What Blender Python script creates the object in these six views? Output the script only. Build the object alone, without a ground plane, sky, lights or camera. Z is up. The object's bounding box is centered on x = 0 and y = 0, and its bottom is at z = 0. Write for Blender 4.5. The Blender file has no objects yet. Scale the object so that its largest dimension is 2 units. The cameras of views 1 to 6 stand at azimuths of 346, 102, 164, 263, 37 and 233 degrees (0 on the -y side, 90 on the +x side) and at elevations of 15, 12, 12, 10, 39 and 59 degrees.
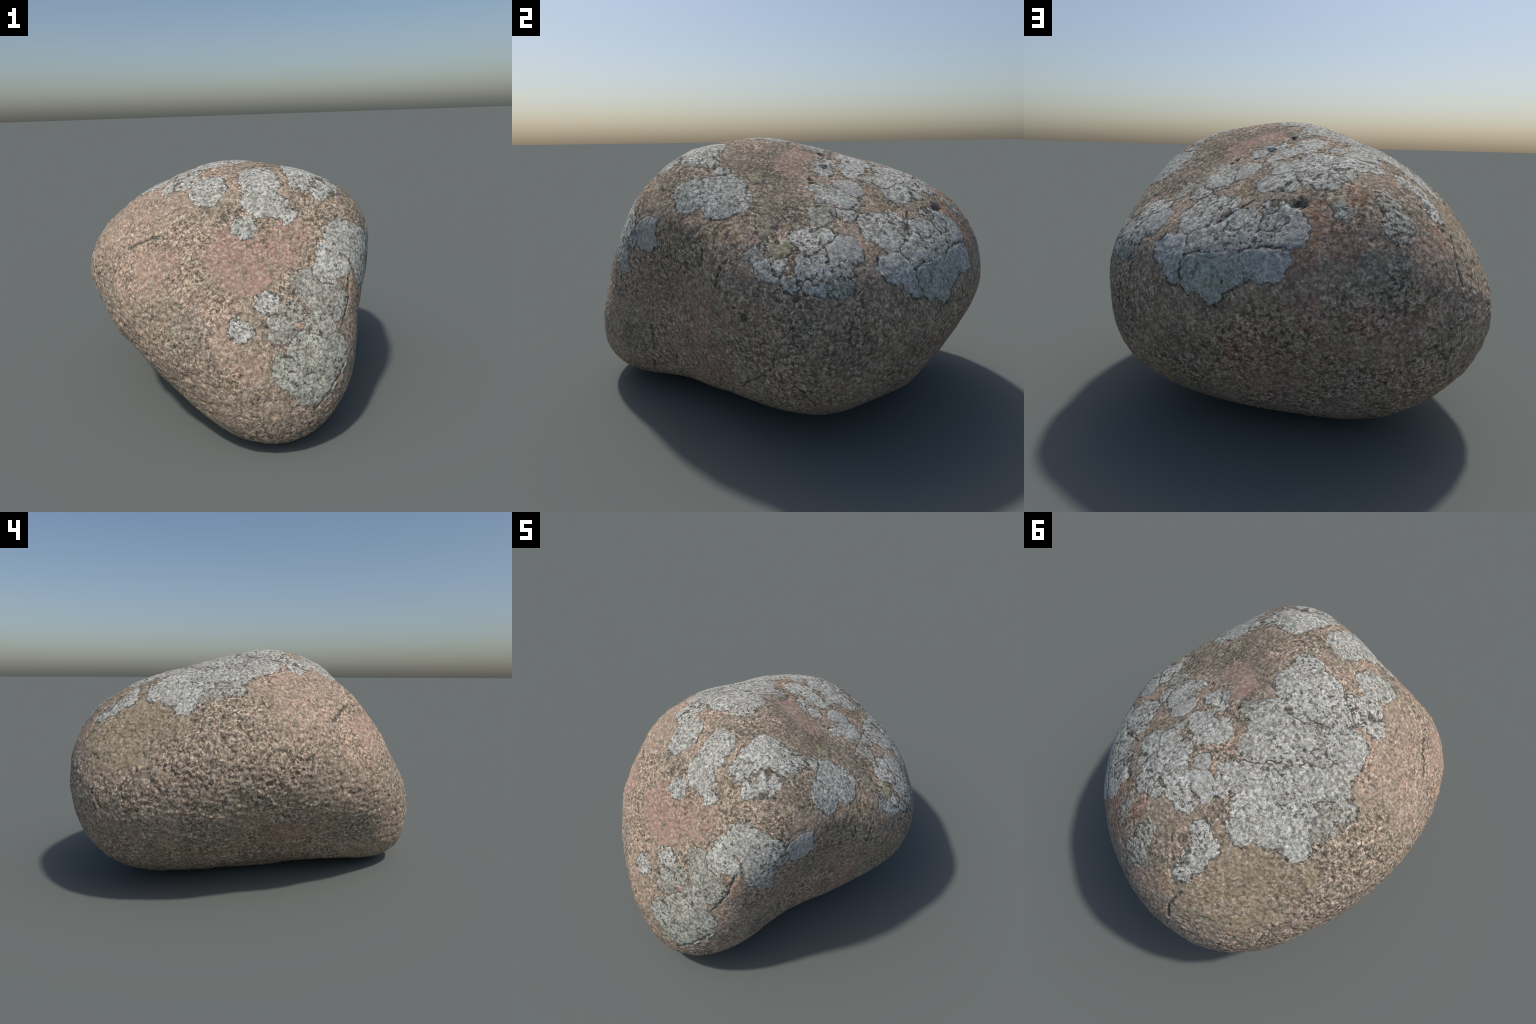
"""A granite boulder with crusts of pale lichen, built from polar cross-sections."""
import bpy, math
import numpy as np

# ---------------------------------------------------------------- boulder form
# The boulder is described by its radius, in metres, from a heart point towards
# evenly spread directions, top to bottom (a spiral of knuckles); the skin is
# a smooth thin-plate surface through all of them.
HEART = np.array([0.0, -0.05, 0.58])
KNUCKLES = (
    0.681, 0.687, 0.710, 0.654, 0.707, 0.696, 0.680, 0.709, 0.640, 0.692, 0.735, 0.659,
    0.717, 0.682, 0.701, 0.715, 0.634, 0.717, 0.760, 0.710, 0.712, 0.654, 0.710, 0.750,
    0.662, 0.734, 0.745, 0.746, 0.708, 0.643, 0.740, 0.785, 0.739, 0.738, 0.706, 0.750,
    0.723, 0.680, 0.754, 0.805, 0.810, 0.740, 0.684, 0.767, 0.758, 0.757, 0.746, 0.764,
    0.821, 0.714, 0.709, 0.788, 0.821, 0.867, 0.767, 0.741, 0.794, 0.725, 0.763, 0.790,
    0.797, 0.896, 0.748, 0.741, 0.829, 0.794, 0.880, 0.777, 0.777, 0.852, 0.712, 0.795,
    0.837, 0.799, 0.975, 0.794, 0.794, 0.859, 0.753, 0.888, 0.809, 0.756, 0.964, 0.754,
    0.850, 0.863, 0.808, 0.976, 0.816, 0.803, 0.900, 0.748, 0.910, 0.844, 0.721, 1.037,
    0.816, 0.881, 0.905, 0.818, 0.976, 0.825, 0.722, 1.001, 0.788, 0.918, 0.856, 0.742,
    1.032, 0.841, 0.831, 0.958, 0.819, 0.954, 0.814, 0.660, 1.068, 0.861, 0.926, 0.877,
    0.806, 0.992, 0.823, 0.749, 1.032, 0.856, 0.940, 0.785, 0.672, 1.050, 0.872, 0.869,
    0.916, 0.885, 0.935, 0.788, 0.689, 1.076, 0.934, 0.932, 0.790, 0.742, 0.964, 0.832,
    0.762, 0.975, 0.945, 0.915, 0.737, 0.668, 1.047, 0.903, 0.909, 0.817, 0.876, 0.893,
    0.743, 0.720, 1.012, 0.996, 0.904, 0.691, 0.698, 0.964, 0.830, 0.811, 0.831, 0.982,
    0.887, 0.684, 0.686, 0.998, 0.966, 0.876, 0.696, 0.799, 0.894, 0.728, 0.734, 0.852,
    1.019, 0.842, 0.642, 0.688, 0.938, 0.834, 0.798, 0.720, 0.868, 0.838, 0.662, 0.693,
    0.855, 0.921, 0.806, 0.633, 0.716, 0.835, 0.721, 0.709, 0.724, 0.838, 0.779, 0.620,
    0.669, 0.777, 0.744, 0.711, 0.640, 0.692, 0.738, 0.640, 0.636, 0.702, 0.703, 0.699,
    0.608, 0.630, 0.680, 0.643, 0.590, 0.637, 0.634, 0.648, 0.607, 0.570, 0.634, 0.615,
    0.567, 0.607, 0.572, 0.602, 0.600, 0.522, 0.599, 0.577, 0.542, 0.582, 0.529, 0.554,
)


def knuckle_directions(n):
    i = np.arange(n)
    z = 1 - (2 * i + 1) / n
    a = i * math.pi * (3 - math.sqrt(5))
    s = np.sqrt(1 - z * z)
    return np.stack([s * np.cos(a), s * np.sin(a), z], -1)


def thin_plate(a, b):
    return np.maximum(2 - 2 * a @ b.T, 0) ** 1.5


class Skin:
    """Radius of the bare boulder in any direction from its heart."""
    def __init__(self, radii):
        n = len(radii)
        self.k = knuckle_directions(n)
        g = np.ones((n + 1, n + 1))
        g[:n, :n] = thin_plate(self.k, self.k)
        g[n, n] = 0
        self.w = np.linalg.solve(g, np.append(radii, 0.0))

    def radius(self, d):
        out = np.empty(len(d))
        for s in range(0, len(d), 20000):
            out[s:s + 20000] = thin_plate(d[s:s + 20000], self.k) @ self.w[:-1] + self.w[-1]
        return out


SKIN = Skin(KNUCKLES)


def cube_sphere(n):
    """Unit directions and quads of a cube blown up to a sphere, no seams."""
    g = np.linspace(-1, 1, n + 1)
    verts, faces, base = [], [], 0
    u, v = np.meshgrid(g, g, indexing="ij")
    one = np.ones_like(u)
    for p in ((one, u, v), (-one, v, u), (v, one, u), (u, -one, v), (u, v, one), (v, u, -one)):
        verts.append(np.stack(p, -1).reshape(-1, 3))
        i, j = np.meshgrid(np.arange(n), np.arange(n), indexing="ij")
        a = base + i * (n + 1) + j
        faces.append(np.stack([a, a + n + 1, a + n + 2, a + 1], -1).reshape(-1, 4))
        base += (n + 1) ** 2
    verts, faces = np.concatenate(verts), np.concatenate(faces)
    key = np.round((verts + 1) * n / 2).astype(np.int64)
    key = (key[:, 0] * (n + 1) + key[:, 1]) * (n + 1) + key[:, 2]
    _, first, inv = np.unique(key, return_index=True, return_inverse=True)
    verts, faces = verts[first], inv.reshape(-1)[faces]
    t = np.tan(verts * math.pi / 4)
    return t / np.linalg.norm(t, axis=1, keepdims=True), faces


def make_mesh(name, co, quads, material):
    me = bpy.data.meshes.new(name)
    me.vertices.add(len(co))
    me.vertices.foreach_set("co", np.ascontiguousarray(co, np.float32).ravel())
    me.loops.add(quads.size)
    me.loops.foreach_set("vertex_index", np.ascontiguousarray(quads, np.int32).ravel())
    me.polygons.add(len(quads))
    me.polygons.foreach_set("loop_start", np.arange(0, quads.size, 4, dtype=np.int32))
    me.update(calc_edges=True)
    me.validate()
    me.shade_smooth()
    me.materials.append(material)
    return me


# ---- split
def mesh_normals(co, quads):
    a, b, c, d = (co[quads[:, k]] for k in range(4))
    fn = np.cross(c - a, d - b)
    out = np.zeros_like(co)
    for axis in range(3):
        for k in range(4):
            out[:, axis] += np.bincount(quads[:, k], fn[:, axis], len(co))
    return out / np.linalg.norm(out, axis=1, keepdims=True)


# ------------------------------------------------------------ noise for relief
class Noise:
    """Seeded gradient noise in space, roughly -1..1."""
    def __init__(self, seed):
        rng = np.random.default_rng(seed)
        self.perm = np.tile(rng.permutation(256), 3)
        g = rng.normal(size=(256, 3))
        self.grad = g / np.linalg.norm(g, axis=1, keepdims=True)

    def __call__(self, p, size):
        p = p / size
        i = np.floor(p).astype(int)
        f = p - i
        i &= 255
        w = f * f * f * (f * (f * 6 - 15) + 10)
        out = np.zeros(len(p))
        for dx in (0, 1):
            for dy in (0, 1):
                for dz in (0, 1):
                    h = self.perm[self.perm[self.perm[i[:, 0] + dx] + i[:, 1] + dy] + i[:, 2] + dz]
                    g = self.grad[h]
                    dot = g[:, 0] * (f[:, 0] - dx) + g[:, 1] * (f[:, 1] - dy) + g[:, 2] * (f[:, 2] - dz)
                    out += dot * np.abs(1 - dx - w[:, 0]) * np.abs(1 - dy - w[:, 1]) * np.abs(1 - dz - w[:, 2])
        return out * 1.6


def smoothstep(a, b, x):
    t = np.clip((x - a) / (b - a), 0, 1)
    return t * t * (3 - 2 * t)


def on_skin(azimuth, elevation):
    a, e = math.radians(azimuth), math.radians(elevation)
    d = np.array([[math.cos(e) * math.cos(a), math.cos(e) * math.sin(a), math.sin(e)]])
    return HEART + (d * SKIN.radius(d)[:, None])[0]


# ---------------------------------------------------------------------- colours
TONES = {  # base colours of the weathered granite skin
    "rose": (0.410, 0.262, 0.208), "salmon": (0.435, 0.310, 0.230), "rust": (0.330, 0.195, 0.125),
    "olive": (0.290, 0.245, 0.155), "umber": (0.222, 0.184, 0.134), "ochre": (0.320, 0.245, 0.145),
    "brick": (0.330, 0.205, 0.160), "tan": (0.310, 0.248, 0.163), "earth": (0.310, 0.235, 0.165), "ash": (0.280, 0.240, 0.185),
}
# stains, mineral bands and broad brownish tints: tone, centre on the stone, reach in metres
STAINS = (
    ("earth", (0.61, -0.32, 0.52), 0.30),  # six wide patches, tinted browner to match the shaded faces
    ("earth", (0.85, 0.22, 0.48), 0.27),
    ("earth", (0.72, 0.55, 0.55), 0.24),
    ("earth", (0.60, 0.67, 0.52), 0.28),
    ("earth", (0.28, 0.82, 0.43), 0.29),
    ("earth", (-0.09, 0.98, 0.50), 0.25),
    ("umber", (0.47, 0.12, 1.03), 0.12),
    ("umber", (0.29, 0.01, 1.15), 0.11),
    ("umber", (0.14, 0.01, 1.22), 0.08),
    ("umber", (0.29, 0.52, 1.01), 0.08),
    ("umber", (0.06, 0.44, 1.13), 0.08),
    ("umber", (-0.01, 0.14, 1.23), 0.07),
    ("umber", (0.31, -0.07, 1.17), 0.13),
    ("umber", (0.15, 0.42, 1.10), 0.14),
    ("umber", (-0.26, 0.54, 1.09), 0.11),
    ("umber", (0.08, -0.27, 1.26), 0.14),
    ("umber", (0.44, -0.45, 1.13), 0.11),
    ("umber", (-0.18, 0.79, 0.98), 0.14),
    ("rose", (-0.14, -0.68, 0.89), 0.16),
    ("rose", (0.07, -0.68, 0.93), 0.11),
    ("rose", (-0.55, -0.57, 0.85), 0.13),
    ("rose", (-0.10, -0.74, 0.81), 0.08),
    ("salmon", (-0.25, -0.80, 0.70), 0.08),
    ("salmon", (-0.27, -0.87, 0.59), 0.08),
    ("salmon", (-0.19, -0.94, 0.48), 0.10),
    ("salmon", (-0.58, -0.31, 0.99), 0.12),
    ("salmon", (-0.61, -0.26, 1.00), 0.08),
    ("rose", (0.07, -0.87, 0.61), 0.03),
    ("rust", (0.33, -0.79, 0.71), 0.05),
    ("salmon", (-0.54, -0.07, 1.10), 0.09),
    ("salmon", (-0.62, -0.51, 0.82), 0.16),
    ("tan", (-0.55, 0.59, 0.85), 0.23),
    ("tan", (-0.63, 0.44, 0.88), 0.13),
    ("tan", (-0.47, 0.76, 0.83), 0.13),
    ("tan", (-0.52, 0.69, 0.82), 0.18),
    ("umber", (0.01, -0.28, 1.26), 0.12),
    ("umber", (0.49, -0.57, 0.99), 0.08),
    ("umber", (0.43, 0.07, 1.06), 0.11),
    ("umber", (0.09, 0.08, 1.21), 0.09),
    ("umber", (0.08, -0.41, 1.22), 0.06),
    ("rose", (0.26, 0.07, 1.15), 0.08),
    ("rose", (0.11, 0.10, 1.20), 0.07),
    ("umber", (0.58, 0.15, 0.96), 0.06),
    ("rust", (0.13, 0.85, 0.88), 0.11),
    ("rust", (0.07, 0.90, 0.83), 0.07),
    ("rust", (-0.03, 0.79, 1.00), 0.05),
    ("rust", (0.13, 0.87, 0.85), 0.06),
    ("rust", (-0.29, 0.88, 0.86), 0.06),
    ("ochre", (0.66, 0.44, 0.82), 0.04),
    ("ochre", (0.35, 0.50, 0.98), 0.05),
    ("ochre", (0.70, -0.14, 0.91), 0.09),
    ("earth", (0.64, -0.36, 0.90), 0.10),
    ("ash", (-0.04, 0.97, 0.74), 0.12),
    ("brick", (-0.11, 0.99, 0.55), 0.10),
    ("brick", (0.03, 0.97, 0.58), 0.08),
    ("brick", (0.20, 0.93, 0.62), 0.06),
    ("brick", (0.38, 0.76, 0.39), 0.12),
    ("brick", (0.26, 0.76, 0.30), 0.10),
    ("rust", (0.22, 0.87, 0.79), 0.06),
    ("umber", (0.60, 0.64, 0.42), 0.12),
    ("umber", (0.50, 0.76, 0.62), 0.08),
    ("ash", (0.01, 0.87, 0.31), 0.11),
    ("brick", (0.66, -0.24, 0.46), 0.13),
    ("brick", (0.65, -0.17, 0.30), 0.10),
    ("umber", (0.43, -0.67, 0.33), 0.10),
    ("umber", (0.81, 0.41, 0.49), 0.13),
    ("ash", (0.86, 0.22, 0.60), 0.08),
    ("ash", (-0.56, -0.54, 0.33), 0.16),
    ("rose", (-0.63, -0.15, 0.33), 0.13),
    ("ash", (-0.74, 0.25, 0.37), 0.15),
    ("earth", (-0.70, 0.71, 0.48), 0.13),
    ("ash", (-0.42, -0.80, 0.62), 0.10),
    ("umber", (-0.20, -0.52, 1.08), 0.08),
    ("umber", (0.02, -0.28, 1.26), 0.08),
    ("umber", (-0.27, 0.52, 1.09), 0.06),
    ("umber", (-0.06, 0.22, 1.21), 0.05),
)


class Graph:
    """Small helper that wires shader nodes."""
    def __init__(self, name):
        self.mat = bpy.data.materials.new(name)
        self.mat.use_nodes = True
        self.t = self.mat.node_tree
        self.bsdf = self.t.nodes["Principled BSDF"]
        self.obj = self.new("ShaderNodeTexCoord").outputs["Object"]

    def new(self, kind, **props):
        n = self.t.nodes.new(kind)
        for k, v in props.items():
            setattr(n, k, v)
        return n

    def put(self, socket, v):
        if isinstance(v, bpy.types.NodeSocket):
            self.t.links.new(v, socket)
        elif isinstance(v, tuple) and len(v) == 3 and socket.type == "RGBA":
            socket.default_value = (*v, 1)
        else:
            socket.default_value = v

    def math(self, op, a, b=0.0, clamp=False):
        n = self.new("ShaderNodeMath", operation=op, use_clamp=clamp)
        self.put(n.inputs[0], a)
        self.put(n.inputs[1], b)
        return n.outputs[0]

    def vec(self, op, a, b):
        n = self.new("ShaderNodeVectorMath", operation=op)
        self.put(n.inputs[0], a)
        self.put(n.inputs[1], b)
        return n.outputs["Value"] if op == "DISTANCE" else n.outputs["Vector"]

    def scale(self, a, s):
        n = self.new("ShaderNodeVectorMath", operation="SCALE")
        self.put(n.inputs[0], a)
        n.inputs["Scale"].default_value = s
        return n.outputs["Vector"]

    def noise(self, vec, scale, detail=2.0, rough=0.5, color=False):
        n = self.new("ShaderNodeTexNoise")
        self.put(n.inputs["Vector"], vec)
        n.inputs["Scale"].default_value = scale
        n.inputs["Detail"].default_value = detail
        n.inputs["Roughness"].default_value = rough
        return n.outputs["Color" if color else "Fac"]

    def cells(self, vec, scale, out="Color", feature="F1"):
        n = self.new("ShaderNodeTexVoronoi", feature=feature)
        self.put(n.inputs["Vector"], vec)
        n.inputs["Scale"].default_value = scale
        return n.outputs[out]

    def step(self, x, a, b, lo=0.0, hi=1.0):
        n = self.new("ShaderNodeMapRange", interpolation_type="SMOOTHSTEP")
        self.put(n.inputs["Value"], x)
        for k, v in zip(("From Min", "From Max", "To Min", "To Max"), (a, b, lo, hi)):
            self.put(n.inputs[k], v)
        return n.outputs["Result"]

    def mix(self, fac, a, b, mode="MIX"):
        n = self.new("ShaderNodeMix", data_type="RGBA", blend_type=mode)
        self.put(n.inputs[0], fac)
        self.put(n.inputs[6], a)
        self.put(n.inputs[7], b)
        return n.outputs[2]

    def gain(self, color, factor):
        """Multiply a colour by a grey value."""
        n = self.new("ShaderNodeVectorMath", operation="SCALE")
        self.put(n.inputs[0], color)
        self.put(n.inputs["Scale"], factor)
        return n.outputs["Vector"]

    def finish(self, color, height, rough=0.9, strength=0.6, dist=0.004):
        b = self.new("ShaderNodeBump")
        b.inputs["Strength"].default_value = strength
        b.inputs["Distance"].default_value = dist
        self.put(b.inputs["Height"], height)
        self.put(self.bsdf.inputs["Base Color"], color)
        self.put(self.bsdf.inputs["Normal"], b.outputs["Normal"])
        self.bsdf.inputs["Roughness"].default_value = rough
        self.bsdf.inputs["Specular IOR Level"].default_value = 0.15
        return self.mat


def jitter(g, size, amount):
    """Coordinates wobbled by noise, so that no border runs smooth."""
    n = g.noise(g.obj, 1 / size, 3, 0.6, color=True)
    n = g.vec("SUBTRACT", n, (0.5, 0.5, 0.5))
    return g.vec("ADD", g.obj, g.scale(n, amount))


def granite():
    g = Graph("granite")
    p = jitter(g, 0.14, 0.22)
    p = g.vec("ADD", p, g.scale(g.vec("SUBTRACT", g.noise(g.obj, 40, 2, 0.6, True), (.5, .5, .5)), 0.06))
    # broad drift between beige, pink and grey-brown
    drift = g.noise(g.obj, 3.2, 3, 0.6)
    col = g.mix(g.step(drift, 0.35, 0.65), (0.335, 0.265, 0.192), (0.380, 0.282, 0.208))
    col = g.mix(g.step(g.noise(g.obj, 6.5, 3, 0.6), 0.50, 0.72, 0, 0.6), col, (0.290, 0.245, 0.185))
    calm = 0.0
    for tone, centre, reach in STAINS:
        even = tone in ("tan", "rose")  # these two are smooth skins with a clear edge
        d = g.vec("DISTANCE", p, centre)
        mask = g.step(d, reach * (1.16 if even else 1.20), reach * (0.80 if even else 0.70), 0, 0.85)
        col = g.mix(mask, col, TONES[tone])
        if even:
            calm = g.math("MAXIMUM", mask, calm)
    # damp-looking grey-green mottles, a hand wide and smaller
    mottle = g.step(g.noise(g.obj, 11, 4, 0.62), 0.50, 0.64, 0, 0.42)
    col = g.mix(mottle, col, (0.195, 0.172, 0.125))
    glow = g.step(g.noise(g.vec("ADD", g.obj, (4.0, 1.0, 2.0)), 9, 4, 0.62), 0.52, 0.66, 0, 0.40)
    col = g.mix(glow, col, (0.455, 0.330, 0.250))
    # mineral grains: feldspar, quartz, dark mica
    w = g.vec("ADD", g.obj, g.scale(g.vec("SUBTRACT", g.noise(g.obj, 90, 2, 0.6, True), (.5, .5, .5)), 0.016))
    grain = g.new("ShaderNodeSeparateColor")
    g.put(grain.inputs[0], g.cells(w, 95))
    col = g.mix(g.step(grain.outputs[0], 0.72, 0.80, 0, 0.45), col, (0.56, 0.48, 0.41))
    col = g.mix(g.step(grain.outputs[1], 0.80, 0.86, 0, 0.28), col, (0.46, 0.29, 0.22))
    col = g.mix(g.step(grain.outputs[2], 0.80, 0.86, 0, 0.40), col, (0.27, 0.27, 0.20))
    rough = g.noise(g.obj, 54, 3, 0.65)
    fine = g.noise(g.obj, 110, 2, 0.6)
    patchy = g.step(g.noise(g.obj, 4.0, 2), 0.38, 0.62, 0.55, 1.0)
    patchy = g.math("MULTIPLY", patchy, g.math("SUBTRACT", 1.0, g.math("MULTIPLY", calm, 0.50)))
    shade = g.step(rough, 0.33, 0.65, 0.48, 1.48)
    shade = g.math("MULTIPLY", shade, g.step(fine, 0.35, 0.65, 0.58, 1.36))
    shade = g.math("ADD", g.math("MULTIPLY", g.math("SUBTRACT", shade, 1.0), patchy), 1.0)
    col = g.gain(col, shade)
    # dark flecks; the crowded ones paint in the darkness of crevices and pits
    crowd = g.step(g.noise(g.obj, 10, 3, 0.6), 0.46, 0.66, 0.0, 0.065)
    fleck = g.step(g.math("ADD", g.noise(w, 60, 2, 0.55), crowd), 0.595, 0.640)
    fleck = g.math("MULTIPLY", fleck, patchy)
    col = g.mix(g.math("MULTIPLY", fleck, 0.80), col, (0.066, 0.062, 0.048))
    height = g.math("ADD", rough, g.math("MULTIPLY", fine, 0.5))
    return g.finish(col, height, 0.92, 0.5, 0.005)


def lichen(name, pale, deep, dark, speckle):
    """Crustose lichen: pale areoles parted by dark pits and fine cracks."""
    g = Graph(name)
    rnd = g.new("ShaderNodeObjectInfo").outputs["Random"]
    col = g.mix(g.step(g.noise(g.obj, 14, 4, 0.65), 0.38, 0.62), pale, deep)
    w = g.vec("ADD", g.obj, g.scale(g.vec("SUBTRACT", g.noise(g.obj, 90, 2, 0.6, True), (.5, .5, .5)), 0.018))
    tint = g.new("ShaderNodeSeparateColor")
    g.put(tint.inputs[0], g.cells(w, 90))
    col = g.mix(g.step(tint.outputs[0], 0.75, 0.85, 0, 0.40), col, (0.40, 0.31, 0.25))
    col = g.mix(g.step(tint.outputs[1], 0.75, 0.85, 0, 0.35), col, (0.36, 0.39, 0.29))
    col = g.mix(g.step(tint.outputs[2], 0.78, 0.85, 0, 0.30), col, (0.40, 0.41, 0.44))
    rough = g.noise(g.obj, 58, 3, 0.65)
    fine = g.noise(g.obj, 120, 2, 0.6)
    shade = g.math("MULTIPLY", g.step(rough, 0.34, 0.64, 0.60, 1.30), g.step(fine, 0.34, 0.66, 0.70, 1.25))
    shade = g.math("ADD", g.math("MULTIPLY", g.math("SUBTRACT", shade, 1.0), 0.35 + 0.65 * speckle), 1.0)
    col = g.gain(col, shade)
    col = g.gain(col, g.math("ADD", 0.94, g.math("MULTIPLY", rnd, 0.12)))
    dense = g.step(g.noise(g.obj, 5, 2), 0.35, 0.62, 0.45, 1.0)
    pit = g.step(g.noise(w, 64, 2.5, 0.6), 0.550, 0.595)
    col = g.mix(g.math("MULTIPLY", g.math("MULTIPLY", pit, dense), speckle), col, dark)
    crack = g.step(g.cells(w, 30, "Distance", "DISTANCE_TO_EDGE"), 0.06, 0.0)
    crack = g.math("MULTIPLY", crack, g.step(g.noise(g.obj, 11, 2), 0.52, 0.60))
    col = g.mix(g.math("MULTIPLY", crack, 0.6), col, dark)
    height = g.math("SUBTRACT", rough, g.math("MULTIPLY", pit, 0.5))
    return g.finish(col, height, 0.95, 0.35, 0.005)


GRANITE = granite()
KINDS = {  # material, thickness in metres, raggedness in metres
    "grey": (lichen("grey_lichen", (0.520, 0.515, 0.465), (0.430, 0.420, 0.370), (0.075, 0.068, 0.058), 0.88), 0.0016, 0.014),
    "pale": (lichen("pale_lichen", (0.480, 0.470, 0.430), (0.420, 0.410, 0.375), (0.120, 0.112, 0.100), 0.45), 0.0019, 0.008),
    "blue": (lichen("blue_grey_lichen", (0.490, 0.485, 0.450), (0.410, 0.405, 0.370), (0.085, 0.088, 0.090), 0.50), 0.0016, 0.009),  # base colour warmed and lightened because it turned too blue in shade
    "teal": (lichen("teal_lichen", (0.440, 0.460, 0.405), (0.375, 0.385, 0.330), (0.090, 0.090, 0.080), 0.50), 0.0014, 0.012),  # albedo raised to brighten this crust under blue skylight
    "green": (lichen("green_grey_lichen", (0.455, 0.460, 0.390), (0.360, 0.355, 0.290), (0.080, 0.072, 0.060), 0.90), 0.0015, 0.015),
    "sparse": (lichen("sparse_lichen", (0.430, 0.420, 0.365), (0.335, 0.315, 0.260), (0.080, 0.070, 0.058), 0.95), 0.0014, 0.026),
    "yellow": (lichen("yellow_lichen", (0.400, 0.360, 0.240), (0.320, 0.275, 0.175), (0.110, 0.090, 0.055), 0.55), 0.0022, 0.014),
}

PROTHALLUS = lichen("dark_prothallus", (0.150, 0.130, 0.100), (0.105, 0.092, 0.074), (0.050, 0.045, 0.038), 0.7)

# ------------------------------------------------------------- lichen colonies
# Every colony is one crust grown together from round lobes:
# azimuth and elevation seen from the heart in degrees, lobe radius in cm.
COLONIES = []


def colony(kind, *lobes):
    COLONIES.append((kind, [(on_skin(a, e), r / 100) for a, e, r in lobes]))


colony("grey", (-100.2, 37.1, 6.5))
colony("grey", (-125.8, 55.9, 10.0), (-123.4, 52.1, 7.6))
colony("grey", (-150.0, 58.0, 8.4), (-152.1, 62.6, 5.3))
colony("grey", (-87.6, 60.6, 9.8), (-86.9, 55.0, 8.8), (-92.0, 47.7, 8.5), (-83.2, 45.0, 7.0))
colony("grey", (-78.4, 40.1, 4.8))
colony("grey", (-45.5, 60.7, 9.0), (-38.7, 54.7, 9.8), (-54.9, 54.8, 9.7), (-30.1, 53.3, 6.6), (-62.1, 52.1, 7.1))
colony("grey", (-50.7, 47.4, 8.7), (-56.4, 45.9, 6.6), (-46.1, 47.5, 5.1))
colony("grey", (-16.6, 48.9, 4.3))
colony("grey", (-10.3, 43.5, 8.2), (-8.1, 37.7, 10.8), (-20.8, 38.1, 9.1), (-21.2, 33.9, 5.6))
colony("blue", (-37.9, 21.7, 7.4), (-36.1, 24.7, 5.0))
colony("grey", (-60.0, 26.9, 9.3), (-54.7, 22.9, 11.0), (-49.5, 23.0, 7.8), (-54.3, 14.6, 8.2), (-52.3, 9.3, 4.1), (-46.6, 19.9, 5.3))
colony("grey", (-71.4, 15.9, 7.0), (-67.0, 21.8, 7.7), (-64.6, 17.2, 5.3))
colony("sparse", (-78.7, 13.1, 8.3), (-73.7, 6.9, 11.1), (-77.5, 1.7, 8.5))
colony("grey", (-93.9, 9.5, 5.5), (-92.2, 6.8, 3.5))
colony("sparse", (-90.9, 1.2, 7.1), (-86.1, 5.3, 5.8))
colony("grey", (-103.4, 2.2, 5.5))
colony("grey", (-85.7, -4.0, 3.0))
colony("green", (-89.9, -9.0, 8.4), (-82.5, -5.8, 11.1), (-83.9, -12.6, 11.0), (-76.6, -7.6, 11.0), (-78.9, -14.3, 5.8), (-73.4, -10.5, 5.3))
colony("grey", (-103.9, 81.9, 7.6), (-178.3, 84.6, 10.5), (-152.9, 76.0, 9.2), (171.9, 76.3, 11.5), (-173.9, 68.0, 10.8))
colony("grey", (-151.5, 59.1, 9.0), (-155.2, 53.9, 6.2), (-152.2, 64.0, 5.2))
colony("grey", (123.6, 71.1, 10.5), (144.2, 63.2, 13.0), (166.7, 61.0, 13.0), (179.2, 56.0, 10.1), (120.8, 59.8, 8.3), (176.5, 50.5, 6.0))
colony("grey", (123.0, 49.5, 8.7), (136.3, 49.4, 11.7), (150.8, 49.2, 11.7), (163.4, 47.5, 10.0))
colony("grey", (127.6, 41.4, 9.9), (126.7, 35.1, 7.6), (135.1, 36.2, 10.5), (143.3, 37.8, 10.5), (144.9, 30.7, 6.9), (146.8, 27.9, 2.9), (151.9, 38.8, 7.0))
colony("sparse", (156.4, 37.6, 8.8), (165.7, 37.3, 5.7), (152.8, 33.8, 5.3))
colony("grey", (115.7, 28.4, 5.7), (114.1, 24.4, 5.8), (112.4, 20.4, 4.4), (112.4, 31.7, 4.7))
colony("pale", (97.1, 47.6, 4.3))
colony("pale", (103.3, 42.4, 6.9), (108.4, 40.7, 3.8))
colony("grey", (112.7, 44.8, 4.9), (110.6, 50.5, 4.7))
colony("grey", (74.3, 40.3, 8.0), (78.4, 35.3, 8.0), (87.5, 38.8, 9.9), (90.0, 34.3, 6.2), (98.0, 38.6, 7.5), (103.0, 36.6, 5.4), (84.5, 44.0, 6.2))
colony("grey", (89.6, 57.3, 7.1), (83.1, 53.9, 7.7), (74.3, 53.0, 7.1), (67.5, 50.7, 4.7))
colony("grey", (59.1, 61.0, 4.7), (53.6, 57.4, 4.7), (69.7, 61.9, 3.7))
colony("sparse", (92.2, 70.4, 5.0))
colony("green", (68.2, 45.0, 3.8))
colony("grey", (77.8, 38.2, 7.5), (74.7, 34.6, 8.1), (68.7, 34.1, 7.0), (85.3, 31.9, 6.3), (89.5, 35.4, 5.7))
colony("pale", (53.1, 43.7, 7.3))
colony("grey", (44.2, 40.9, 7.9), (44.2, 36.7, 7.0), (36.9, 47.2, 5.0), (35.5, 40.8, 4.5))
colony("grey", (41.1, 31.4, 5.4))
colony("sparse", (30.7, 33.9, 5.9), (28.3, 30.7, 5.0))
colony("grey", (20.0, 23.7, 4.8), (23.9, 24.3, 6.2), (27.3, 24.0, 5.5), (22.1, 20.7, 4.7))
colony("pale", (31.4, 20.1, 7.2), (33.0, 18.2, 5.1), (27.9, 17.7, 5.0))
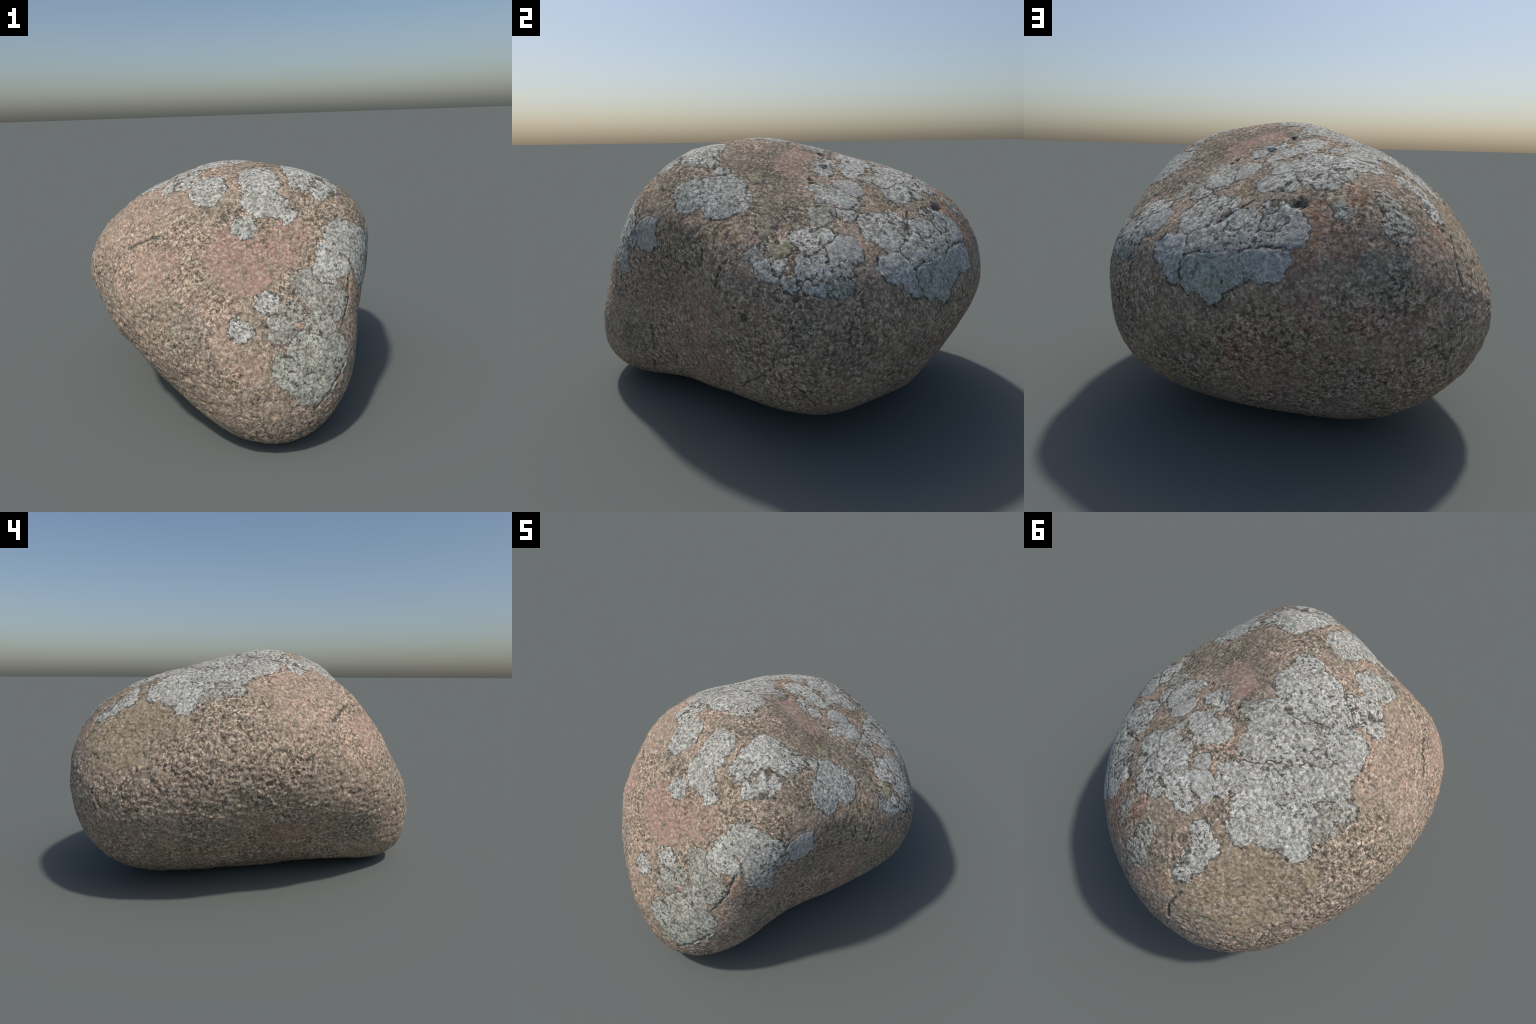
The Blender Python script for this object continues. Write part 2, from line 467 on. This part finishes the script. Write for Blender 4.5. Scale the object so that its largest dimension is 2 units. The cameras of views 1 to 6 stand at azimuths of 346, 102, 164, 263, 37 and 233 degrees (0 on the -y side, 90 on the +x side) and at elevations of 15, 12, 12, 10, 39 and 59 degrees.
colony("grey", (24.2, 17.3, 5.6), (20.8, 16.5, 5.6), (22.4, 13.8, 6.2), (26.1, 14.1, 5.2), (29.1, 14.5, 4.3), (18.9, 13.9, 3.9))
colony("blue", (20.5, 11.1, 3.9), (22.1, 10.2, 3.5))
colony("green", (26.6, 11.0, 4.9), (28.4, 9.8, 4.2))
colony("grey", (9.8, 14.7, 5.2), (12.7, 15.6, 3.3), (7.8, 16.3, 3.0))
colony("sparse", (6.7, 19.2, 4.3))
colony("grey", (15.3, 11.0, 3.5))
colony("grey", (45.8, 26.9, 5.9), (51.3, 26.8, 6.4), (55.8, 26.2, 6.1), (46.1, 22.7, 7.6), (51.0, 22.2, 6.6), (46.7, 19.7, 5.4))
colony("grey", (70.1, 24.7, 4.9), (61.2, 20.8, 7.7), (64.6, 18.9, 7.0), (56.1, 17.7, 6.0))
colony("blue", (42.7, 12.8, 6.5), (45.8, 14.1, 5.4), (46.2, 11.2, 5.4), (46.9, 8.8, 4.3), (48.0, 6.8, 3.6))
colony("grey", (51.7, 15.5, 6.2), (55.6, 15.5, 6.1), (59.3, 16.3, 6.1), (62.8, 17.0, 6.3), (66.3, 17.1, 5.9), (69.5, 16.6, 4.9))
colony("pale", (74.8, 18.8, 5.9), (75.6, 16.7, 4.3), (72.9, 17.2, 4.3), (75.9, 20.5, 3.7))
colony("grey", (71.4, 20.9, 6.0), (73.6, 23.1, 4.8), (68.9, 19.8, 4.7), (71.4, 25.3, 3.6))
colony("blue", (66.3, 11.4, 6.1), (69.4, 12.0, 6.1), (71.9, 11.9, 5.1), (68.3, 9.8, 4.2), (72.0, 10.0, 3.6))
colony("teal", (53.5, 8.8, 6.7), (57.3, 10.0, 6.9), (60.8, 11.3, 6.2), (62.6, 8.9, 5.5), (57.5, 6.4, 6.9), (57.9, 4.7, 3.8), (52.7, 6.4, 4.2))
colony("sparse", (98.2, 18.6, 6.9), (98.3, 24.1, 5.2))
colony("sparse", (85.9, 22.9, 4.0))
colony("yellow", (9.1, 27.2, 4.3), (7.7, 30.2, 2.4))
colony("yellow", (13.5, 20.5, 5.0))
colony("yellow", (0.7, 51.6, 5.0))
colony("sparse", (-51.2, 47.6, 8.7))


# holes and scars in the stone: position, reach and depth in metres
PITS = (((0.047, 0.201, 1.195), 0.022, 0.020), ((0.160, 0.235, 1.143), 0.030, 0.022),
        ((0.058, 0.331, 1.158), 0.014, 0.010), ((0.806, -0.009, 0.600), 0.030, 0.015),
        ((0.186, 0.742, 0.965), 0.040, 0.014), ((0.210, 0.735, 0.965), 0.030, 0.010),
        ((0.300, 0.180, 1.090), 0.020, 0.010), ((0.320, 0.190, 1.075), 0.018, 0.010))
# cracks and scratches: course over the stone, half width and depth in metres
SCARS = (
    (((-0.632, -0.376, 0.906), (-0.501, -0.478, 0.975)), 0.011, 0.006),
    (((0.474, -0.547, 0.418), (0.452, -0.553, 0.315), (0.390, -0.582, 0.179)), 0.007, 0.006),
    (((0.714, -0.194, 0.840), (0.719, -0.200, 0.786)), 0.007, 0.005),
    (((0.763, -0.084, 0.814), (0.765, -0.114, 0.764), (0.760, -0.130, 0.712)), 0.007, 0.006),
    (((0.668, -0.060, 0.242), (0.703, -0.030, 0.281), (0.783, 0.073, 0.369)), 0.007, 0.006),
    (((0.359, -0.752, 0.773), (0.345, -0.796, 0.667), (0.276, -0.865, 0.550)), 0.007, 0.005),
    (((0.104, -0.983, 0.244), (0.199, -0.951, 0.320), (0.287, -0.895, 0.401)), 0.008, 0.005),
    (((-0.386, 0.825, 0.844), (-0.371, 0.897, 0.763), (-0.387, 0.926, 0.681)), 0.008, 0.007),
    (((-0.210, 0.732, 1.007), (-0.306, 0.798, 0.922)), 0.007, 0.005),
    (((-0.253, 0.981, 0.485), (-0.322, 0.956, 0.415)), 0.007, 0.006),
    (((0.320, 0.606, 0.960), (0.468, 0.613, 0.872)), 0.006, 0.005),
    (((0.639, 0.484, 0.817), (0.674, 0.503, 0.770)), 0.007, 0.006),
    (((0.576, 0.654, 0.751), (0.600, 0.649, 0.719), (0.596, 0.669, 0.685)), 0.006, 0.006),
)

# ------------------------------------------------------------------ the stone
unit, quads = cube_sphere(360)
bare = HEART + unit * SKIN.radius(unit)[:, None]
normal = mesh_normals(bare, quads)
n1, n2, n3, n4, n5 = (Noise(s) for s in (11, 23, 37, 41, 59))

# weathering: rougher on the windward (-x) flank, smooth where it was ground down
rugged = 0.40 + 0.9 * smoothstep(0.1, -0.7, bare[:, 0] + 0.25 * n1(bare, 0.3))
windward = smoothstep(0.15, -0.6, bare[:, 0] + 0.35 * n2(bare + 2.0, 0.28))
gouges = smoothstep(0.28, 0.62, n5(bare + 1.0, 0.045)) + 0.7 * smoothstep(0.32, 0.6, n1(bare + 4.0, 0.028))
relief = 0.0030 * n2(bare, 0.11) + windward * (0.0035 * n4(bare + 6.0, 0.07) - 0.0055 * gouges) + rugged * (0.0022 * n3(bare * np.array([1, 1, 1.25]), 0.034) + 0.0020 * n4(bare, 0.017))
for centre, reach, depth in PITS:
    d = np.linalg.norm(bare - np.array(centre), axis=1)
    near = d < reach * 2
    relief[near] -= depth * smoothstep(1.0, 0.2, (d[near] + 0.25 * reach * n5(bare[near], 0.02)) / reach)
meander = np.stack([0.007 * n(bare + 9.0, 0.04) for n in (n3, n4, n5)], -1)
scar_reach = np.full(len(bare), -1.0)
for course, half, depth in SCARS:
    pts = np.array(course)
    lo, hi = pts.min(0) - 0.05, pts.max(0) + 0.05
    near = np.where(((bare > lo) & (bare < hi)).all(1))[0]
    p = bare[near] + meander[near]
    d = np.full(len(near), 9.0)
    for a, b in zip(pts[:-1], pts[1:]):
        t = np.clip(((p - a) @ (b - a)) / ((b - a) @ (b - a)), 0, 1)
        d = np.minimum(d, np.linalg.norm(p - a - t[:, None] * (b - a), axis=1))
    relief[near] -= 1.3 * depth * smoothstep(half * 1.3, half * 0.2, d)
    scar_reach[near] = np.maximum(scar_reach[near], half * 0.75 - d)
stone_co = bare + normal * relief[:, None]
stone_co[:, 2] = np.maximum(stone_co[:, 2], 0.0)
normal = mesh_normals(stone_co, quads)

boulder = bpy.data.objects.new("boulder", None)
bpy.context.collection.objects.link(boulder)
boulder["label"] = "rounded pinkish granite boulder crusted with pale grey lichen"
boulder["category"] = "rock"


def add_part(name, me):
    ob = bpy.data.objects.new(name, me)
    ob.parent = boulder
    bpy.context.collection.objects.link(ob)
    return ob


add_part("stone", make_mesh("stone", stone_co, quads, GRANITE))

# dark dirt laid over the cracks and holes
for centre, reach, depth in PITS:
    d = np.linalg.norm(bare - np.array(centre), axis=1)
    scar_reach = np.maximum(scar_reach, 0.55 * reach - d)
scar_reach += 0.003 * n3(bare, 0.02)
keep = (scar_reach > -0.008)[quads].all(axis=1)
used, index = np.unique(quads[keep], return_inverse=True)
rise = 0.0018 * smoothstep(-0.004, 0.003, scar_reach) - 0.0010
co = stone_co[used] + normal[used] * rise[used][:, None]
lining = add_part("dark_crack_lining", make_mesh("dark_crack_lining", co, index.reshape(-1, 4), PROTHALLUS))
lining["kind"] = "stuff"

# ---------------------------------------------------------------- the lichens
wobble = np.stack([0.012 * n(bare + 3.0, 0.07) + 0.007 * n(bare, 0.028) for n in (n1, n2, n3)], -1)
wobbled = bare + wobble
frill = n5(bare, 0.026) + 0.55 * n4(bare, 0.013)
field = np.full((len(COLONIES), len(bare)), -1.0, np.float32)
for k, (kind, lobes) in enumerate(COLONIES):
    ragged = KINDS[kind][2]
    for centre, r in lobes:
        d = np.linalg.norm(wobbled - centre, axis=1)
        near = d < r + 0.06
        field[k, near] = np.maximum(field[k, near], (r - d[near] + ragged * frill[near]).astype(np.float32))
order = np.sort(field, axis=0)
best, second = order[-1], order[-2]
# dark prothallus: a thin, broken fringe that shows round and between the crusts
fringe = best + 0.0045 + 0.007 * n1(bare, 0.018) + 0.006 * n4(bare, 0.05)
keep = (fringe > -0.010)[quads].all(axis=1)
used, index = np.unique(quads[keep], return_inverse=True)
rise = 0.0012 * smoothstep(-0.004, 0.006, fringe) - 0.0006
co = stone_co[used] + normal[used] * rise[used][:, None]
border = add_part("lichen_border", make_mesh("lichen_border", co, index.reshape(-1, 4), PROTHALLUS))
border["kind"] = "stuff"

# neighbours mostly grow into each other; only some borders are open furrows
seam = np.where(n5(bare + 7.0, 0.13) > 0.0, -0.0003, 0.004)
# bald specks where the crust has flaked away
bald = 0.035 * smoothstep(0.30, 0.60, n4(bare, 0.028)) * smoothstep(-0.15, 0.35, n1(bare + 5.0, 0.22))

crust = 0.5 * n3(bare, 0.016) + 0.5 * n2(bare, 0.03)
for k, (kind, lobes) in enumerate(COLONIES):
    mat, thick, ragged = KINDS[kind]
    rival = np.where(field[k] >= best, second, best)
    f = np.minimum(field[k], (field[k] - rival) * 0.5 + seam) - (0.0 if kind == "pale" else 1.0) * bald
    height = thick * (smoothstep(-0.006, 0.010, f) * 1.45 - 0.45) + 0.0010 * crust * smoothstep(0.0, 0.012, f)
    keep = (f > -0.012)[quads].all(axis=1)
    if not keep.any():
        continue
    used, index = np.unique(quads[keep], return_inverse=True)
    co = stone_co[used] + normal[used] * height[used][:, None]
    add_part("lichen_patch", make_mesh("lichen_patch", co, index.reshape(-1, 4), mat))
